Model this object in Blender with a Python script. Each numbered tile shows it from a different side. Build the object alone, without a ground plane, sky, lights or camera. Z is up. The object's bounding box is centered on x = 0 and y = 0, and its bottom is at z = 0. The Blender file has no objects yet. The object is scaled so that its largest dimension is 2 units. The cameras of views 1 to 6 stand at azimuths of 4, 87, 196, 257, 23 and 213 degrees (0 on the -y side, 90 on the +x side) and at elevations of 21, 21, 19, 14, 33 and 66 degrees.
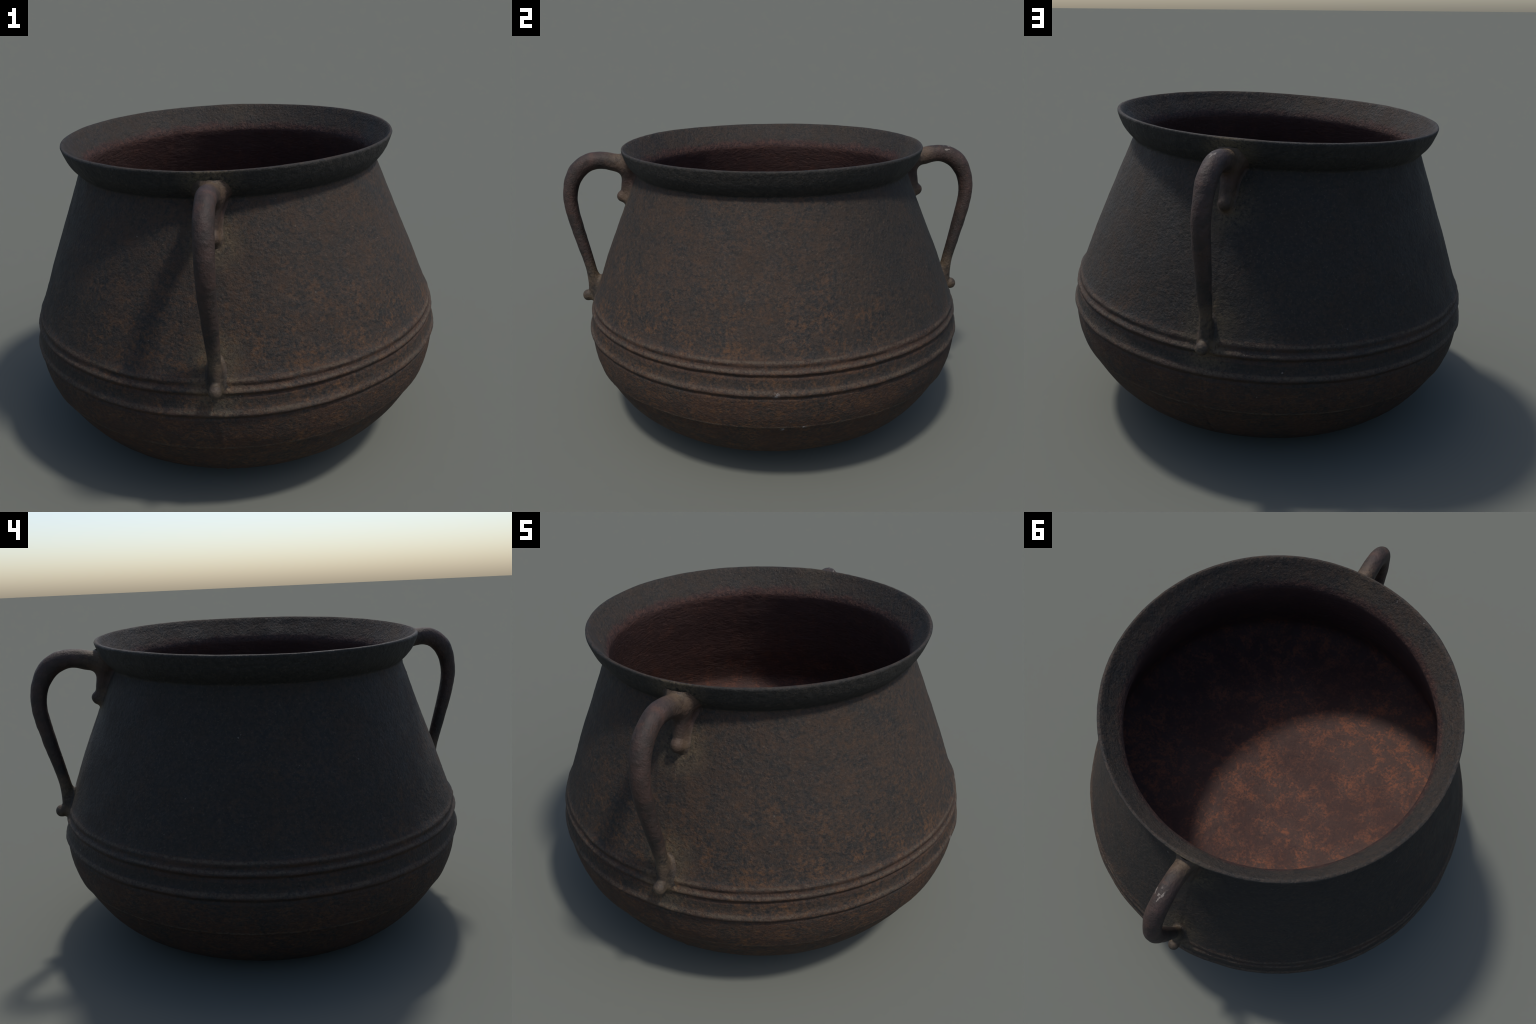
"""A squat cast-iron cauldron with a flared rim, raised bands and two loop handles.
Everything is built upright round a local z axis and then leaned over a little,
as the pot sits slightly crooked on its round bottom."""
import bpy, bmesh, math, random
import numpy as np
from mathutils import Vector, noise, Matrix

random.seed(7)

# ------------------------------------------------------------------ frame
FOOT = np.array([0.0254, 0.0046, 0.0])          # where the axis meets the ground
AXIS = np.array([-0.054, -0.0015, 1.0]); AXIS /= np.linalg.norm(AXIS)
EX = np.array([1.0, 0.0, 0.0]); EX -= AXIS * (EX @ AXIS); EX /= np.linalg.norm(EX)
EY = np.cross(AXIS, EX)
HANDLE_TWIST = math.radians(0.95)


def lean(p):
    """upright pot coordinates -> world"""
    p = np.asarray(p, float)
    return FOOT + p[:, :1] * EX + p[:, 1:2] * EY + p[:, 2:3] * AXIS


# ------------------------------------------------------------------ profile (radius, height)
OUTER = [(0.0, .004), (.15, .004), (.30, .0055), (.42, .0095), (.52, .0200), (.60, .0375),
         (.666, .0620), (.721, .0965), (.774, .1450), (.817, .1985), (.850, .2510), (.8765, .3015),
         (.8945, .3520), (.9030, .4000), (.9065, .4500), (.9020, .5000), (.8960, .5450), (.8890, .5850),
         (.8740, .6250), (.8410, .7120), (.8060, .8050), (.7455, .9500), (.6860, 1.0970), (.6530, 1.1790),
         (.6455, 1.1970), (.6440, 1.2030), (.6465, 1.2095), (.6580, 1.2210), (.6745, 1.2390),
         (.6900, 1.2620), (.7010, 1.2870), (.7085, 1.3080), (.7110, 1.3190), (.7085, 1.3245)]
INNER = [(.7010, 1.3255), (.6930, 1.3165), (.6800, 1.2950), (.6610, 1.2660), (.6430, 1.2370), (.6345, 1.2190),
         (.6320, 1.2080), (.6335, 1.1960), (.6400, 1.1740), (.6680, 1.0930), (.7170, .9600), (.7510, .8600),
         (.7820, .7800), (.8060, .7130), (.8130, .6700), (.7960, .6310), (.7450, .5960), (.6500, .5660), (.5500, .5450), (.4200, .5240),
         (.2900, .5060), (.1500, .4860), (.0600, .4720), (0.0, .4690)]


def catmull(points, step_of):
    """centripetal-ish Catmull-Rom through the control points"""
    P = np.array(points, float)
    P = np.vstack([2 * P[0] - P[1], P, 2 * P[-1] - P[-2]])
    out = []
    for i in range(1, len(P) - 2):
        p0, p1, p2, p3 = P[i - 1:i + 3]
        n = max(2, int(np.ceil(np.linalg.norm(p2 - p1) / step_of((p1 + p2) / 2))))
        d1 = np.linalg.norm(p2 - p1)
        m1 = (p2 - p0) / (d1 + np.linalg.norm(p1 - p0)) * d1
        m2 = (p3 - p1) / (d1 + np.linalg.norm(p3 - p2)) * d1
        for k in range(n):
            u = k / n
            h = (2 * u**3 - 3 * u**2 + 1, u**3 - 2 * u**2 + u, -2 * u**3 + 3 * u**2, u**3 - u**2)
            out.append(h[0] * p1 + h[1] * m1 + h[2] * p2 + h[3] * m2)
    out.append(P[-2])
    return np.array(out)


def roll(t, c, below, above):
    """a rounded moulding: quick drop on its lower side, gentle run-out above"""
    d = t - c
    return np.exp(-(d / np.where(d < 0, below, above)) ** 2)


def band_relief(t, twin):
    """raised mouldings round the belly and the casting ledge low on the bowl"""
    g = .0092 * roll(t, .5570, .0075, .0135) - .0030 * roll(t, .5410, .0050, .0060)
    g = g + twin * .0068 * roll(t, .5935, .0085, .0200) - twin * .0016 * roll(t, .5790, .0050, .0050)
    g = g + .0105 * roll(t, .4690, .0075, .0200) - .0034 * roll(t, .4530, .0055, .0060)
    g = g - .0040 / (1 + np.exp((t - .302) / .0025)) * np.clip((t - .12) / .12, 0, 1) + .0020 * roll(t, .306, .003, .006)
    return g


def outer_step(p):
    if .40 < p[1] < .63 and p[0] > .8: return .0032
    if p[1] > 1.17: return .0040
    if p[1] < .05: return .020
    return .0065


outer = catmull(OUTER, outer_step)
inner = catmull(INNER, lambda p: .006 if p[1] > 1.15 else .011)
profile = np.vstack([outer, inner])
OUT_N = len(outer)
SEG = 640

tang = np.gradient(profile, axis=0)
tang /= np.maximum(np.linalg.norm(tang, axis=1, keepdims=True), 1e-9)
pnorm = np.stack([tang[:, 1], -tang[:, 0]], 1)     # outward of the metal on both sides


def nz(p, scale, seed):
    return noise.noise(Vector((p[0] * scale + seed, p[1] * scale - seed, p[2] * scale + 2 * seed)))


_ring = [(math.cos(a), math.sin(a)) for a in np.arange(SEG) / SEG * 2 * math.pi]
WANDER = np.array([.0030 * nz((c, s, 0), 3.2, 11) + .0016 * nz((c, s, 0), 13, 4) for c, s in _ring])
TWIN = np.clip(np.array([.80 + .9 * nz((c, s, 0), 4.5, 21) + .4 * nz((c, s, 0), 17, 3) for c, s in _ring]), .15, 1.15)
WORN = np.array([.92 + .30 * nz((c, s, 0), 6.0, 31) for c, s in _ring])


def build_vessel():
    """whole shell as one grid of vertices: rows follow the profile, columns go round"""
    n = len(profile)
    ang = np.arange(SEG) / SEG * 2 * math.pi
    ca, sa = np.cos(ang), np.sin(ang)
    rows = []
    for i, (r, t) in enumerate(profile):
        if r < 1e-6:
            rows.append(None); continue
        pts = np.stack([r * ca, r * sa, np.full(SEG, t)], 1)
        outside = i < OUT_N
        off = np.zeros(SEG)
        wall = outside and .05 < t < 1.31
        if wall and t < .7:
            # the mouldings wander a little and are worn unevenly round the belly
            tw = WANDER + np.array([.0011 * nz((c, s, t * 2), 34, 8) for c, s in zip(ca, sa)])
            off += band_relief(t + tw, TWIN) * WORN
        fade = min(1.0, r / .25)
        for j in range(SEG):
            p = pts[j]
            d = .0030 * nz(p, 2.6, 3.0) + .0011 * nz(p, 11, 9.0)
            if outside:
                d += .00075 * nz(p, 42, 5.0) + .00035 * nz(p, 85, 2.0)
            elif i > OUT_N + 6:
                d += .0008 * nz((p[0], p[1], p[2] * 1.6), 28, 6.0)
            off[j] += d * fade
        # vertical mould seam in the plane of the handles
        if wall and .10 < t < 1.12:
            for base, sgn in ((-math.pi / 2, 1.0), (math.pi / 2, -1.0)):
                da = (ang - base - HANDLE_TWIST - .012 * math.sin(t * 5) * sgn + math.pi) % (2 * math.pi) - math.pi
                s = np.exp(-(da * r / .0055) ** 2)
                off += sgn * (.0038 if t < .46 else .0026) * s
        nr, nt = pnorm[i]
        pts[:, 0] += off * nr * ca; pts[:, 1] += off * nr * sa; pts[:, 2] += off * nt
        rows.append(pts)
    verts, index = [], []
    for i, row in enumerate(rows):
        if row is None:
            index.append([len(verts)]); verts.append((0, 0, profile[i][1]))
        else:
            index.append(list(range(len(verts), len(verts) + SEG))); verts.extend(row.tolist())
    faces, tag = [], []
    for i in range(n - 1):
        a, b = index[i], index[i + 1]
        tm = (profile[i][1] + profile[i + 1][1]) / 2
        if i >= OUT_N - 1:
            name = 'rim_inner' if tm > 1.207 else 'interior'
        elif tm > 1.205: name = 'rim'
        elif .527 < tm < .612: name = 'raised_band'
        elif .440 < tm < .492: name = 'raised_band_lower'
        elif tm <= .440: name = 'base'
        else: name = 'body'
        for j in range(SEG):
            k = (j + 1) % SEG
            if len(a) == 1: f = (a[0], b[k], b[j])
            elif len(b) == 1: f = (a[j], a[k], b[0])
            else: f = (a[j], a[k], b[k], b[j])
            faces.append(f); tag.append(name)
    W = lean(np.array(verts))
    # the bottom is worn flat where it rests on the ground
    k = .006
    low = W[:, 2] < .05
    W[low, 2] = np.log1p(np.exp(W[low, 2] / k)) * k
    return W, faces, tag


# ------------------------------------------------------------------ handles: one implicit body, meshed with surface nets
# (distance from axis, height, radius in the plane of the loop, half width across)
LOOP = [(.665, 1.232, .044, .040), (.735, 1.246, .042, .039), (.783, 1.257, .040, .0375), (.827, 1.259, .0405, .037),
        (.872, 1.247, .0415, .037), (.917, 1.213, .0415, .037), (.9475, 1.163, .0375, .0365), (.9625, 1.105, .0345, .036),
        (.9640, 1.045, .0325, .0345), (.9505, .962, .0310, .033), (.9300, .870, .0290, .0305), (.9100, .785, .0265, .027),
        (.8960, .720, .0255, .0255), (.8890, .660, .0270, .0245), (.8890, .610, .0270, .0240), (.8860, .575, .0230, .0220)]
TONGUE = [(.668, 1.230, .046, .050), (.684, 1.170, .031, .032), (.698, 1.105, .025, .023), (.692, 1.070, .022, .020)]
KNOBS = [(.9230, .582, .0255), (.7180, 1.083, .0255)]       # lower tip and the one under the rim


def smin(a, b, k):
    h = np.clip(.5 + .5 * (b - a) / k, 0, 1)
    return b * (1 - h) + a * h - k * h * (1 - h)


def chain_distance(X, R, T, nodes, sub=5):
    """rounded tube through nodes; across-width and in-plane radius differ a little"""
    N = np.array(nodes)
    u = np.linspace(0, len(N) - 1, (len(N) - 1) * sub + 1)
    C = catmull_nodes(N, u)
    best = np.full(X.shape, 9.0)
    for (r0, t0, a0, w0), (r1, t1, a1, w1) in zip(C[:-1], C[1:]):
        dr, dt = r1 - r0, t1 - t0
        L2 = dr * dr + dt * dt
        h = np.clip(((R - r0) * dr + (T - t0) * dt) / L2, 0, 1)
        q = a0 + (a1 - a0) * h
        w = w0 + (w1 - w0) * h
        d = np.sqrt((R - r0 - dr * h) ** 2 + (T - t0 - dt * h) ** 2 + (X * q / w) ** 2) - q
        best = np.minimum(best, d)
    return best


def catmull_nodes(N, u):
    P = np.vstack([2 * N[0] - N[1], N, 2 * N[-1] - N[-2]])
    out = []
    for x in u:
        i = min(int(x), len(N) - 2); f = x - i
        p0, p1, p2, p3 = P[i:i + 4]
        out.append(.5 * (2 * p1 + (p2 - p0) * f + (2 * p0 - 5 * p1 + 4 * p2 - p3) * f**2 + (3 * p1 - p0 - 3 * p2 + p3) * f**3))
    return np.array(out)


def wall_distance(rad, T):
    """signed distance to the outside of the vessel"""
    poly = outer[::2]
    best = np.full(rad.shape, 9.0)
    for (r0, t0), (r1, t1) in zip(poly[:-1], poly[1:]):
        if max(t0, t1) < .40: continue
        dr, dt = r1 - r0, t1 - t0
        h = np.clip(((rad - r0) * dr + (T - t0) * dt) / (dr * dr + dt * dt), 0, 1)
        best = np.minimum(best, (rad - r0 - dr * h) ** 2 + (T - t0 - dt * h) ** 2)
    best = np.sqrt(best)
    keep = outer[:, 1] > .3
    ro = np.interp(T, outer[keep, 1], outer[keep, 0])
    return np.where((rad < ro) & (T < 1.323), -best, best)


def surface_nets(F, origin, h):
    """dual mesh of the zero level of a sampled field"""
    inside = F < 0
    nx, ny, nzz = F.shape
    corners = [(a, b, c) for a in (0, 1) for b in (0, 1) for c in (0, 1)]
    cnt = sum(inside[a:nx - 1 + a, b:ny - 1 + b, c:nzz - 1 + c].astype(int) for a, b, c in corners)
    act = (cnt > 0) & (cnt < 8)
    ids = np.full(act.shape, -1); ids[act] = np.arange(act.sum())
    cells = np.argwhere(act)
    acc = np.zeros((len(cells), 3)); num = np.zeros(len(cells))
    val = {c: F[cells[:, 0] + c[0], cells[:, 1] + c[1], cells[:, 2] + c[2]] for c in corners}
    for c in corners:
        for ax in range(3):
            if c[ax]: continue
            d = list(c); d[ax] = 1; d = tuple(d)
            a, b = val[c], val[d]
            m = (a < 0) != (b < 0)
            f = np.where(m, a / np.where(m, a - b, 1), 0)
            p = np.array(c, float)[None] + np.eye(3)[ax][None] * f[:, None]
            acc[m] += p[m]; num[m] += 1
    V = origin + h * (cells + acc / num[:, None])
    quads = []
    for ax in range(3):
        o1, o2 = [(1, 2), (2, 0), (0, 1)][ax]
        sl = [slice(1, -1)] * 3
        sl[ax] = slice(0, -1)
        A = inside[tuple(sl)]
        sl2 = list(sl); sl2[ax] = slice(1, None)
        B = inside[tuple(sl2)]
        loc = np.argwhere(A != B)
        if not len(loc): continue
        base = loc + np.array([0 if k == ax else 1 for k in range(3)])
        flip = A[tuple(loc.T)]
        e1 = np.eye(3, dtype=int)[o1]; e2 = np.eye(3, dtype=int)[o2]
        g = lambda v: ids[v[:, 0], v[:, 1], v[:, 2]]
        q = np.stack([g(base - e1 - e2), g(base - e2), g(base), g(base - e1)], 1)
        q = np.where(flip[:, None], q, q[:, ::-1])
        quads.append(q)
    Q = np.vstack(quads)
    return V, Q[(Q >= 0).all(1)]


def handle_field(X, Y, T, sub=5):
    """loop, tongue and knobs melted together and filleted onto the wall of the pot"""
    metal = smin(chain_distance(X, Y, T, LOOP, sub), chain_distance(X, Y, T, TONGUE, sub), .030)
    for r0, t0, k in KNOBS:
        ball = np.sqrt(X**2 + (Y - r0)**2 + ((T - t0) * .92)**2) - k
        metal = smin(metal, ball, .010)
    wall = wall_distance(np.hypot(X, Y), T)
    return smin(metal, wall + .0030, .034)


def build_handle(sign, seed):
    h = .0050
    lo = np.array([-.115, .58, .47]); hi = np.array([.115, 1.03, 1.345])
    ax = [np.arange(a, b, h) for a, b in zip(lo, hi)]
    X, Y, T = np.meshgrid(*ax, indexing='ij')
    V, Q = surface_nets(handle_field(X, Y, T), lo, h)
    wd = wall_distance(np.hypot(V[:, 0], V[:, 1]), V[:, 2])
    md = np.interp(V[:, 1], [0, 2], [0, 0])
    keepv = (wd > -.0026) & ~((V[:, 1] < .712) & (V[:, 2] > 1.296))
    Q = Q[keepv[Q].all(1)]
    used = np.unique(Q); remap = np.full(len(V), -1); remap[used] = np.arange(len(used))
    V, Q = V[used], remap[Q]
    # relax the net a little, then hammer it: shallow dents and a casting ridge down the back
    nb = [[] for _ in V]
    E = np.vstack([Q[:, [0, 1]], Q[:, [1, 2]], Q[:, [2, 3]], Q[:, [3, 0]]])
    E = np.unique(np.sort(E, 1), axis=0)
    deg = np.bincount(E.ravel(), minlength=len(V))[:, None]
    border = np.zeros(len(V), bool)
    for _ in range(4):
        S = np.zeros_like(V)
        np.add.at(S, E[:, 0], V[E[:, 1]]); np.add.at(S, E[:, 1], V[E[:, 0]])
        V = V + .45 * (S / deg - V)
    # settle the net exactly on the surface
    for _ in range(2):
        f0 = handle_field(*V.T, 16)
        g = np.stack([(handle_field(*(V + d).T, 16) - f0) / .0015 for d in np.eye(3) * .0015], 1)
        stepv = g * (f0 / np.maximum((g * g).sum(1), .2))[:, None]
        V = V - np.clip(stepv, -.004, .004)
    for _ in range(2):
        S = np.zeros_like(V)
        np.add.at(S, E[:, 0], V[E[:, 1]]); np.add.at(S, E[:, 1], V[E[:, 0]])
        V = V + .35 * (S / deg - V)
    shift = np.array([nz(v, 9, seed) * .0035 for v in V])
    lump = np.array([nz(v, 20, seed + 3) * .0020 + nz(v, 60, seed + 5) * .0007 for v in V])
    wd = wall_distance(np.hypot(V[:, 0], V[:, 1]), V[:, 2])
    w = np.clip(wd / .03, 0, 1)
    V[:, 0] += shift * w
    # dents along a rough outward direction (away from the loop's middle)
    cen = np.array([0, .84, 1.0])
    D = V - cen; D /= np.linalg.norm(D, axis=1, keepdims=True)
    V = V + D * (lump * w)[:, None]
    # place: twist round the axis and mirror to the other side
    if sign < 0: V[:, 1] += .005 * w
    a = HANDLE_TWIST + math.radians(-.30 if sign > 0 else .12) + (0 if sign > 0 else math.pi)
    c, s = math.cos(a), math.sin(a)
    P = np.stack([V[:, 0] * c - V[:, 1] * s, V[:, 0] * s + V[:, 1] * c, V[:, 2]], 1)
    low = (V[:, 1] > .900) & (V[:, 2] < .612)
    top = (np.hypot(V[:, 1] - .722, V[:, 2] - 1.080) < .031) & (V[:, 2] < 1.109)
    qc = V[Q].mean(1)
    tag = np.full(len(Q), 'handle', dtype=object)
    tag[low[Q].all(1)] = 'low'
    tag[top[Q].all(1)] = 'top'
    return lean(P), [tuple(map(int, q)) for q in Q], list(tag)


# ------------------------------------------------------------------ materials
class Nodes:
    def __init__(self, name):
        self.mat = bpy.data.materials.new(name); self.mat.use_nodes = True
        self.t = self.mat.node_tree; self.t.nodes.clear()
        self.out = self.t.nodes.new('ShaderNodeOutputMaterial')
        self.bsdf = self.t.nodes.new('ShaderNodeBsdfPrincipled')
        self.t.links.new(self.bsdf.outputs[0], self.out.inputs[0])
        self.coord = self.t.nodes.new('ShaderNodeTexCoord').outputs['Object']
        sep = self.t.nodes.new('ShaderNodeSeparateXYZ'); self.t.links.new(self.coord, sep.inputs[0])
        self.x, self.y, self.z = sep.outputs

    def link(self, a, b):
        if isinstance(a, (int, float)): b.default_value = a
        elif isinstance(a, tuple): b.default_value = (*a, 1.0) if len(a) == 3 and b.type == 'RGBA' else a
        else: self.t.links.new(a, b)

    def math(self, op, a, b=0.0, clamp=False):
        n = self.t.nodes.new('ShaderNodeMath'); n.operation = op; n.use_clamp = clamp
        self.link(a, n.inputs[0]); self.link(b, n.inputs[1]); return n.outputs[0]

    def noise(self, scale, detail=4, rough=.55, stretch=(1, 1, 1), shift=0.0, distort=0.0):
        m = self.t.nodes.new('ShaderNodeMapping'); m.inputs['Scale'].default_value = stretch
        m.inputs['Location'].default_value = (shift, shift * .7, -shift)
        self.link(self.coord, m.inputs[0])
        n = self.t.nodes.new('ShaderNodeTexNoise'); n.inputs['Scale'].default_value = scale
        n.inputs['Detail'].default_value = detail; n.inputs['Roughness'].default_value = rough
        n.inputs['Distortion'].default_value = distort
        self.t.links.new(m.outputs[0], n.inputs['Vector']); return n.outputs['Fac']

    def step(self, v, a, b, lo=0.0, hi=1.0):
        n = self.t.nodes.new('ShaderNodeMapRange'); n.interpolation_type = 'SMOOTHSTEP'
        self.link(v, n.inputs['Value'])
        n.inputs['From Min'].default_value = a; n.inputs['From Max'].default_value = b
        n.inputs['To Min'].default_value = lo; n.inputs['To Max'].default_value = hi
        return n.outputs['Result']

    def mix(self, f, a, b, mode='MIX'):
        n = self.t.nodes.new('ShaderNodeMix'); n.data_type = 'RGBA'; n.blend_type = mode
        self.link(f, n.inputs['Factor']); self.link(a, n.inputs['A']); self.link(b, n.inputs['B'])
        return [o for o in n.outputs if o.type == 'RGBA'][0]

    def height(self):
        """height along the leaning axis of the pot"""
        v = self.t.nodes.new('ShaderNodeVectorMath'); v.operation = 'SUBTRACT'
        self.link(self.coord, v.inputs[0]); v.inputs[1].default_value = tuple(FOOT)
        d = self.t.nodes.new('ShaderNodeVectorMath'); d.operation = 'DOT_PRODUCT'
        self.link(v.outputs[0], d.inputs[0]); d.inputs[1].default_value = tuple(AXIS)
        return d.outputs['Value']

    def near(self, point, size):
        """1 at a point, fading to 0 at the given distance"""
        n = self.t.nodes.new('ShaderNodeVectorMath'); n.operation = 'DISTANCE'
        self.link(self.coord, n.inputs[0]); n.inputs[1].default_value = point
        return self.step(n.outputs['Value'], 0.0, size, 1.0, 0.0)

    def bump(self, layers, strength=1.0, distance=1.0):
        h = None
        for f, k in layers:
            v = self.math('MULTIPLY', f, k)
            h = v if h is None else self.math('ADD', h, v)
        b = self.t.nodes.new('ShaderNodeBump'); b.inputs['Strength'].default_value = strength
        b.inputs['Distance'].default_value = distance
        self.link(h, b.inputs['Height']); self.t.links.new(b.outputs[0], self.bsdf.inputs['Normal'])


SOOT = (.0135, .0127, .0118)
CHARCOAL = (.0205, .0182, .0156)
BROWN = (.0325, .0220, .0160)
UMBER = (.0410, .0200, .0125)
RUST = (.0860, .0410, .0180)
TAN = (.0560, .0440, .0310)
DUST = (.1150, .0880, .0520)


def at(azimuth, r, t):
    """point on the pot: degrees from +x towards +y, radius, height"""
    a = math.radians(azimuth)
    return tuple(lean([[r * math.cos(a), r * math.sin(a), t]])[0])


def root_points():
    pts = []
    for sgn in (-1, 1):
        a = HANDLE_TWIST + sgn * math.pi / 2
        for r, t in ((.715, 1.275), (.690, 1.06), (.880, .690), (.910, .565)):
            pts.append(tuple(lean([[r * math.cos(a), r * math.sin(a), t]])[0]))
    return pts


ROOTS = root_points()


def iron_material(name, brown, rust, rough=.70, umber=0.0, dust=1.0, bump=1.0, everywhere=.2, flow=1.0, worn=(), red=False, cool=0.0, chips=()):
    """weathered cast iron; brown / rust say how far each has spread on this part,
    everywhere: share of the rust that does not favour one side, flow: stretch of the grain,
    worn: heights of rubbed edges, red: rust creeping up from the inside"""
    n = Nodes(name)
    big = n.noise(2.6, 5, .6, shift=1.3)
    mid = n.noise(9, 6, .65, shift=4.1)
    grain = n.noise(62, 6, .74, stretch=(1, 1, flow), shift=6.3)
    fine = n.noise(95, 4, .7, stretch=(1, 1, flow), shift=2.2)
    speck = n.noise(120, 3, .6, shift=7.7)
    streak = n.noise(16, 5, .6, stretch=(1, 1, .3), shift=9.0)
    # rust has crept over the -y and +x sides more than over the far side
    side = n.math('ADD', n.math('MULTIPLY', n.y, -.55), n.math('MULTIPLY', n.x, .40))
    side = n.math('ADD', side, n.math('MULTIPLY', n.math('SUBTRACT', big, .5), 1.6))
    side = n.math('ADD', n.step(side, -.55, .45, 0, 1 - everywhere), everywhere)
    belly = n.step(n.z, 1.05, .60, .30, 1.0)
    c = n.mix(n.step(n.math('ADD', n.math('MULTIPLY', grain, .7), n.math('MULTIPLY', mid, .3)), .38, .58), SOOT, CHARCOAL)
    k = n.math('ADD', n.math('MULTIPLY', mid, .26), n.math('ADD', n.math('MULTIPLY', streak, .20), n.math('MULTIPLY', grain, .54)))
    k = n.math('MULTIPLY', n.step(k, .40, .58), side)
    c = n.mix(n.math('MULTIPLY', k, brown, True), c, BROWN)
    if umber:
        u = n.math('ADD', n.math('MULTIPLY', n.noise(6, 6, .65, shift=12.0), .5), n.math('MULTIPLY', grain, .5))
        c = n.mix(n.math('MULTIPLY', n.step(u, .40, .56), umber, True), c, UMBER)
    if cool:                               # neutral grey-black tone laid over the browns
        c = n.mix(cool, c, n.mix(n.step(grain, .36, .62), (.0120, .0120, .0112), (.0225, .0215, .0194)))
    # small blotches of orange oxide
    r = n.math('ADD', n.math('MULTIPLY', n.noise(15, 6, .72, stretch=(1, 1, flow), shift=3.3, distort=.6), .45), n.math('MULTIPLY', grain, .55))
    r = n.math('MULTIPLY', n.step(r, .47, .68), n.math('MULTIPLY', belly, side))
    c = n.mix(n.math('MULTIPLY', r, rust, True), c, RUST)
    c = n.mix(n.step(speck, .56, .72, 0, .60), c, TAN)
    c = n.mix(n.step(fine, .46, .30, 0, .45), c, (.0080, .0077, .0074))
    for h, w in worn:
        e = n.math('ABSOLUTE', n.math('SUBTRACT', n.height(), h))
        e = n.math('MULTIPLY', n.step(e, w, w * .2), n.step(n.math('ADD', n.math('MULTIPLY', mid, .4), n.math('MULTIPLY', fine, .6)), .40, .60))
        c = n.mix(n.math('MULTIPLY', e, .60), c, (.0780, .0610, .0430))
    if red:
        e = n.math('ADD', n.height(), n.math('MULTIPLY', n.math('SUBTRACT', n.noise(12, 6, .7, shift=17.0), .5), -.09))
        c = n.mix(n.step(e, 1.252, 1.222, 0, .85), c, n.mix(n.step(grain, .42, .60), (.022, .011, .010), (.052, .024, .018)))
    # ochre dust caught round the handle roots
    d = None
    for p in ROOTS:
        v = n.near(p, .15)
        d = v if d is None else n.math('MAXIMUM', d, v)
    d = n.math('MULTIPLY', d, n.step(n.math('ADD', n.math('MULTIPLY', mid, .4), n.math('MULTIPLY', fine, .6)), .36, .60))
    c = n.mix(n.math('MULTIPLY', d, .60 * dust), c, DUST)
    for p, size in chips:
        e = n.math('MULTIPLY', n.near(p, size), n.step(n.noise(150, 3, .6, stretch=(1, .6, 1.6), shift=19.0), .46, .58))
        c = n.mix(n.step(e, .32, .66, 0, .75), c, (.19, .185, .185))
    # rare pale scratches
    s = n.math('MULTIPLY', n.step(n.noise(46, 2, .5, shift=15.0), .74, .80), n.step(speck, .50, .62))
    c = n.mix(n.math('MULTIPLY', s, .6), c, (.24, .22, .20))
    n.link(c, n.bsdf.inputs['Base Color'])
    n.link(n.step(mid, .3, .7, rough - .06, rough + .12), n.bsdf.inputs['Roughness'])
    n.bsdf.inputs['Specular IOR Level'].default_value = .22
    n.bump([(n.noise(95, 5, .62, stretch=(1, 1, flow), shift=5.0), .0042 * bump), (n.noise(38, 4, .6, stretch=(1, 1, flow), shift=8.0), .0045 * bump)], .9)
    return n.mat


def interior_material():
    n = Nodes('rusty_interior')
    big = n.noise(3.2, 5, .6, shift=3.0)
    mid = n.noise(15, 7, .75, stretch=(1, 1, .6), shift=1.0, distort=.5)
    fine = n.noise(85, 5, .75, shift=6.0)
    c = n.mix(n.step(big, .35, .65), (.040, .0215, .0185), (.052, .031, .026))
    c = n.mix(n.step(fine, .45, .30, 0, .6), c, (.016, .0105, .010))
    r = n.math('ADD', n.math('MULTIPLY', mid, .6), n.math('MULTIPLY', fine, .4))
    r = n.math('MULTIPLY', n.step(r, .47, .63), n.step(big, .30, .62, .35, 1.0))
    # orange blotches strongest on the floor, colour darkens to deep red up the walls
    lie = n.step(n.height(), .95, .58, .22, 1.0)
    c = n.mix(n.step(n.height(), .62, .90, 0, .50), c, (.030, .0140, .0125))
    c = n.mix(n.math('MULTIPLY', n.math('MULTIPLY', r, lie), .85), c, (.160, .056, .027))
    n.link(c, n.bsdf.inputs['Base Color'])
    n.bsdf.inputs['Roughness'].default_value = .80
    n.bsdf.inputs['Specular IOR Level'].default_value = .22
    n.bump([(n.noise(60, 5, .65, stretch=(1, 1, 1.6), shift=5.0), .0042), (n.noise(26, 4, .6, stretch=(1, 1, 1.8), shift=8.0), .0055)], .9)
    return n.mat


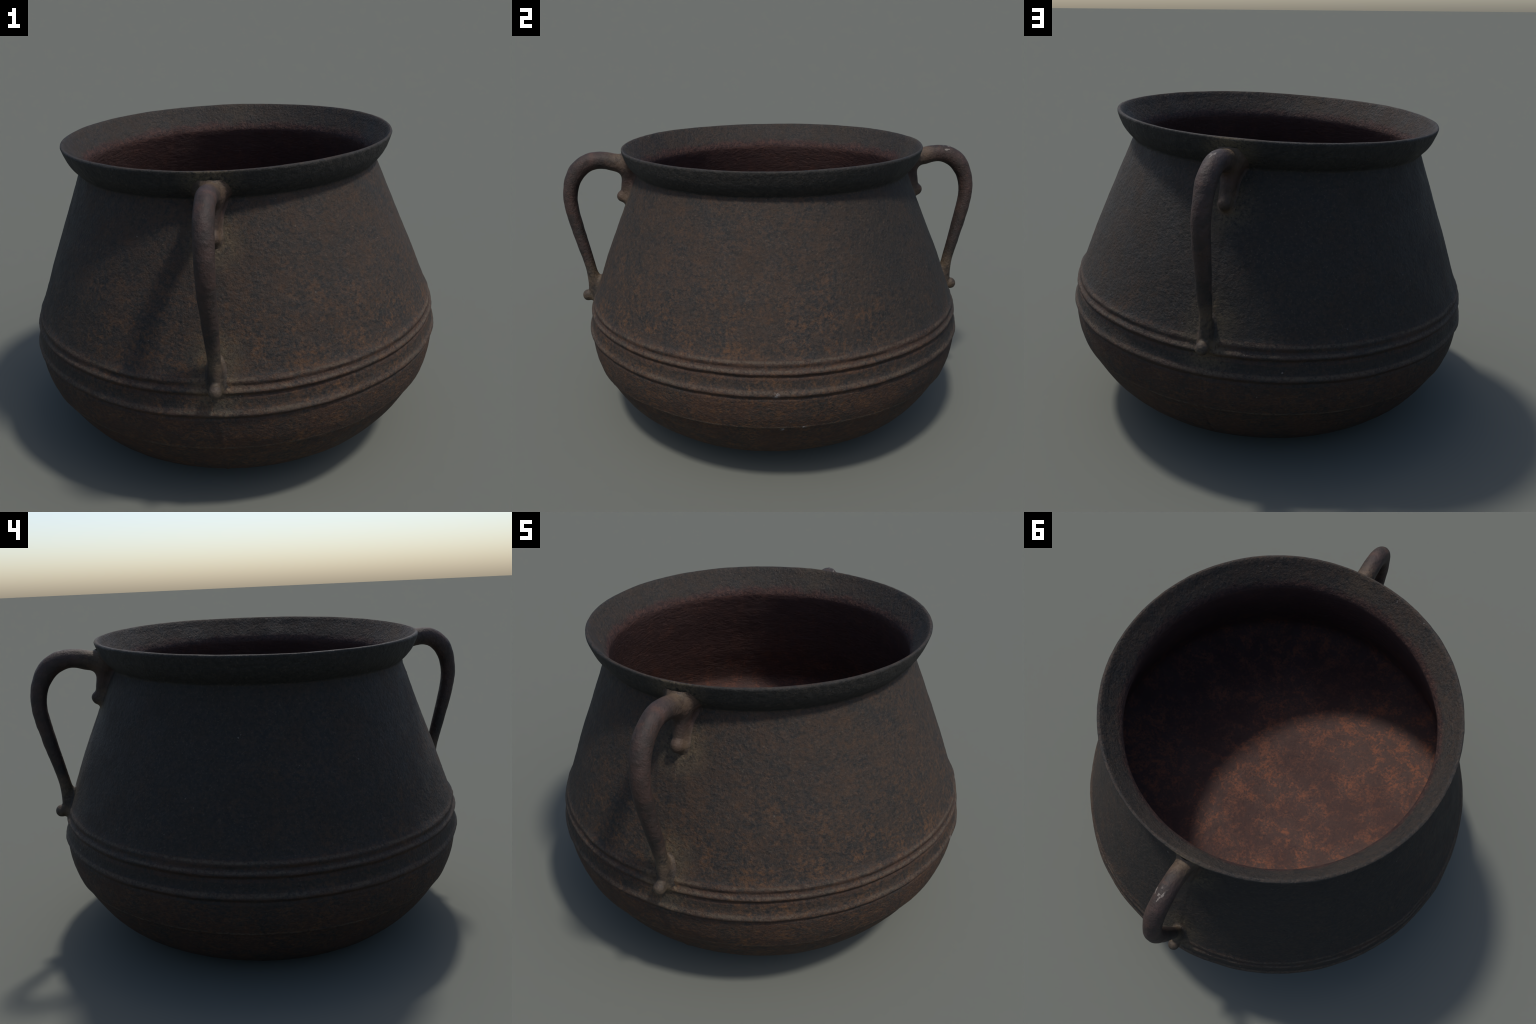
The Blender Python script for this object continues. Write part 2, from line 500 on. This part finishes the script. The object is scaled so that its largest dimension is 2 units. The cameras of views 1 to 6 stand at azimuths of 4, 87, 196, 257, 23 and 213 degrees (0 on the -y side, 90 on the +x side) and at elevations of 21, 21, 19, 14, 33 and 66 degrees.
def handle_material():
    n = Nodes('rubbed_iron')
    mid = n.noise(14, 6, .65, shift=2.0)
    fine = n.noise(75, 5, .7, shift=5.0)
    c = n.mix(n.step(mid, .35, .65), (.0230, .0165, .0138), (.0440, .0258, .0208))
    # the grip is rubbed redder, the lower leg stays sooty
    c = n.mix(n.math('MULTIPLY', n.step(n.z, 1.12, .80), n.step(mid, .30, .60, .9, .5)), c, (.0165, .0142, .0125))
    c = n.mix(n.step(n.noise(30, 5, .7, shift=9.0), .56, .68, 0, .45), c, (.0620, .0300, .0185))
    c = n.mix(n.step(fine, .45, .28, 0, .55), c, (.0085, .0075, .0070))
    d = None
    for p in ROOTS:
        v = n.near(p, .115)
        d = v if d is None else n.math('MAXIMUM', d, v)
    d = n.math('MULTIPLY', d, n.step(n.math('ADD', n.math('MULTIPLY', mid, .5), n.math('MULTIPLY', fine, .5)), .34, .60))
    c = n.mix(n.math('MULTIPLY', d, .65), c, (.1000, .0720, .0420))
    # pale chips on top of one grip
    chip = n.math('MULTIPLY', n.near(at(89.5, .862, 1.288), .060), n.step(n.noise(70, 3, .6, stretch=(1, .45, 1), shift=21.0), .52, .62))
    chip = n.step(chip, .38, .66)
    c = n.mix(n.math('MULTIPLY', chip, .6), c, (.20, .175, .15))
    n.link(c, n.bsdf.inputs['Base Color'])
    n.bsdf.inputs['Roughness'].default_value = .64
    n.bsdf.inputs['Specular IOR Level'].default_value = .26
    n.bump([(n.noise(85, 5, .6, shift=5.0), .0035), (n.noise(36, 4, .6, shift=8.0), .004)], .9)
    return n.mat


# ------------------------------------------------------------------ assembly
def whole_normals(V, faces):
    V = np.asarray(V); N = np.zeros_like(V)
    for size in (3, 4):
        F = np.array([f for f in faces if len(f) == size])
        if not len(F): continue
        if size == 3: fn = np.cross(V[F[:, 1]] - V[F[:, 0]], V[F[:, 2]] - V[F[:, 0]])
        else: fn = np.cross(V[F[:, 2]] - V[F[:, 0]], V[F[:, 3]] - V[F[:, 1]])
        for k in range(size): np.add.at(N, F[:, k], fn)
    return N / np.maximum(np.linalg.norm(N, axis=1, keepdims=True), 1e-12)


def make_part(name, V, faces, normals, material, parent, drop):
    used = sorted({i for f in faces for i in f})
    remap = {o: k for k, o in enumerate(used)}
    me = bpy.data.meshes.new(name)
    me.from_pydata([(V[i][0], V[i][1], V[i][2] - drop) for i in used], [], [tuple(remap[i] for i in f) for f in faces])
    me.polygons.foreach_set('use_smooth', [True] * len(me.polygons))
    me.update()
    me.normals_split_custom_set_from_vertices([tuple(normals[i]) for i in used])
    me.materials.append(material)
    ob = bpy.data.objects.new(name, me)
    bpy.context.scene.collection.objects.link(ob)
    ob.parent = parent
    return ob


pot = bpy.data.objects.new('cauldron', None)
bpy.context.scene.collection.objects.link(pot)
pot['label'] = 'dark rusty round cast-iron cauldron with two loop handles'
pot['category'] = 'cooking pot'

V, faces, tags = build_vessel()
drop = float(V[:, 2].min())
N = whole_normals(V, faces)
mats = {
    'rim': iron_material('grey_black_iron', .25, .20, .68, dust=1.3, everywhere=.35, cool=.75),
    'body': iron_material('weathered_iron', 1.0, .95, .70),
    'raised_band': iron_material('worn_iron', 1.0, .75, .68, umber=.55, worn=((.567, .007), (.602, .008), (.482, .011)),
                                 chips=[(at(-2.5, .914, .466), .030), (at(38, .914, .561), .018)]),
    'base': iron_material('scorched_iron', .9, 1.0, .75, umber=.70, dust=.5, bump=1.1, everywhere=.60, flow=1.35, worn=((.309, .006),), chips=[(at(-1, .872, .298), .022), (at(5, .878, .306), .022)]),
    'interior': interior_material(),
}
lip_inside = iron_material('rust_edged_iron', .9, .60, .70, everywhere=.5, red=True, bump=1.4, dust=.25)
mats['raised_band_lower'] = mats['raised_band']
grip = handle_material()
groups = {}
for f, t in zip(faces, tags): groups.setdefault(t, []).append(f)
for key in ('body', 'base', 'interior', 'rim', 'raised_band', 'raised_band_lower'):
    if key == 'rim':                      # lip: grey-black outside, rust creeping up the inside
        ob = make_part('rim', V, groups['rim'] + groups['rim_inner'], N, mats['rim'], pot, drop)
        ob.data.materials.append(lip_inside)
        k = len(groups['rim'])
        ob.data.polygons.foreach_set('material_index', [0] * k + [1] * len(groups['rim_inner']))
        continue
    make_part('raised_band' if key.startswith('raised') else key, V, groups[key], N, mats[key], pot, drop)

for sign, seed in ((-1, 5.0), (1, 17.0)):
    HV, HF, HT = build_handle(sign, seed)
    HN = whole_normals(HV, HF)
    parts = {}
    for f, t in zip(HF, HT): parts.setdefault(t, []).append(f)
    hob = make_part('handle', HV, parts['handle'], HN, grip, pot, drop)
    for k in ('low', 'top'):
        if parts.get(k): make_part('knob', HV, parts[k], HN, grip, hob, drop)
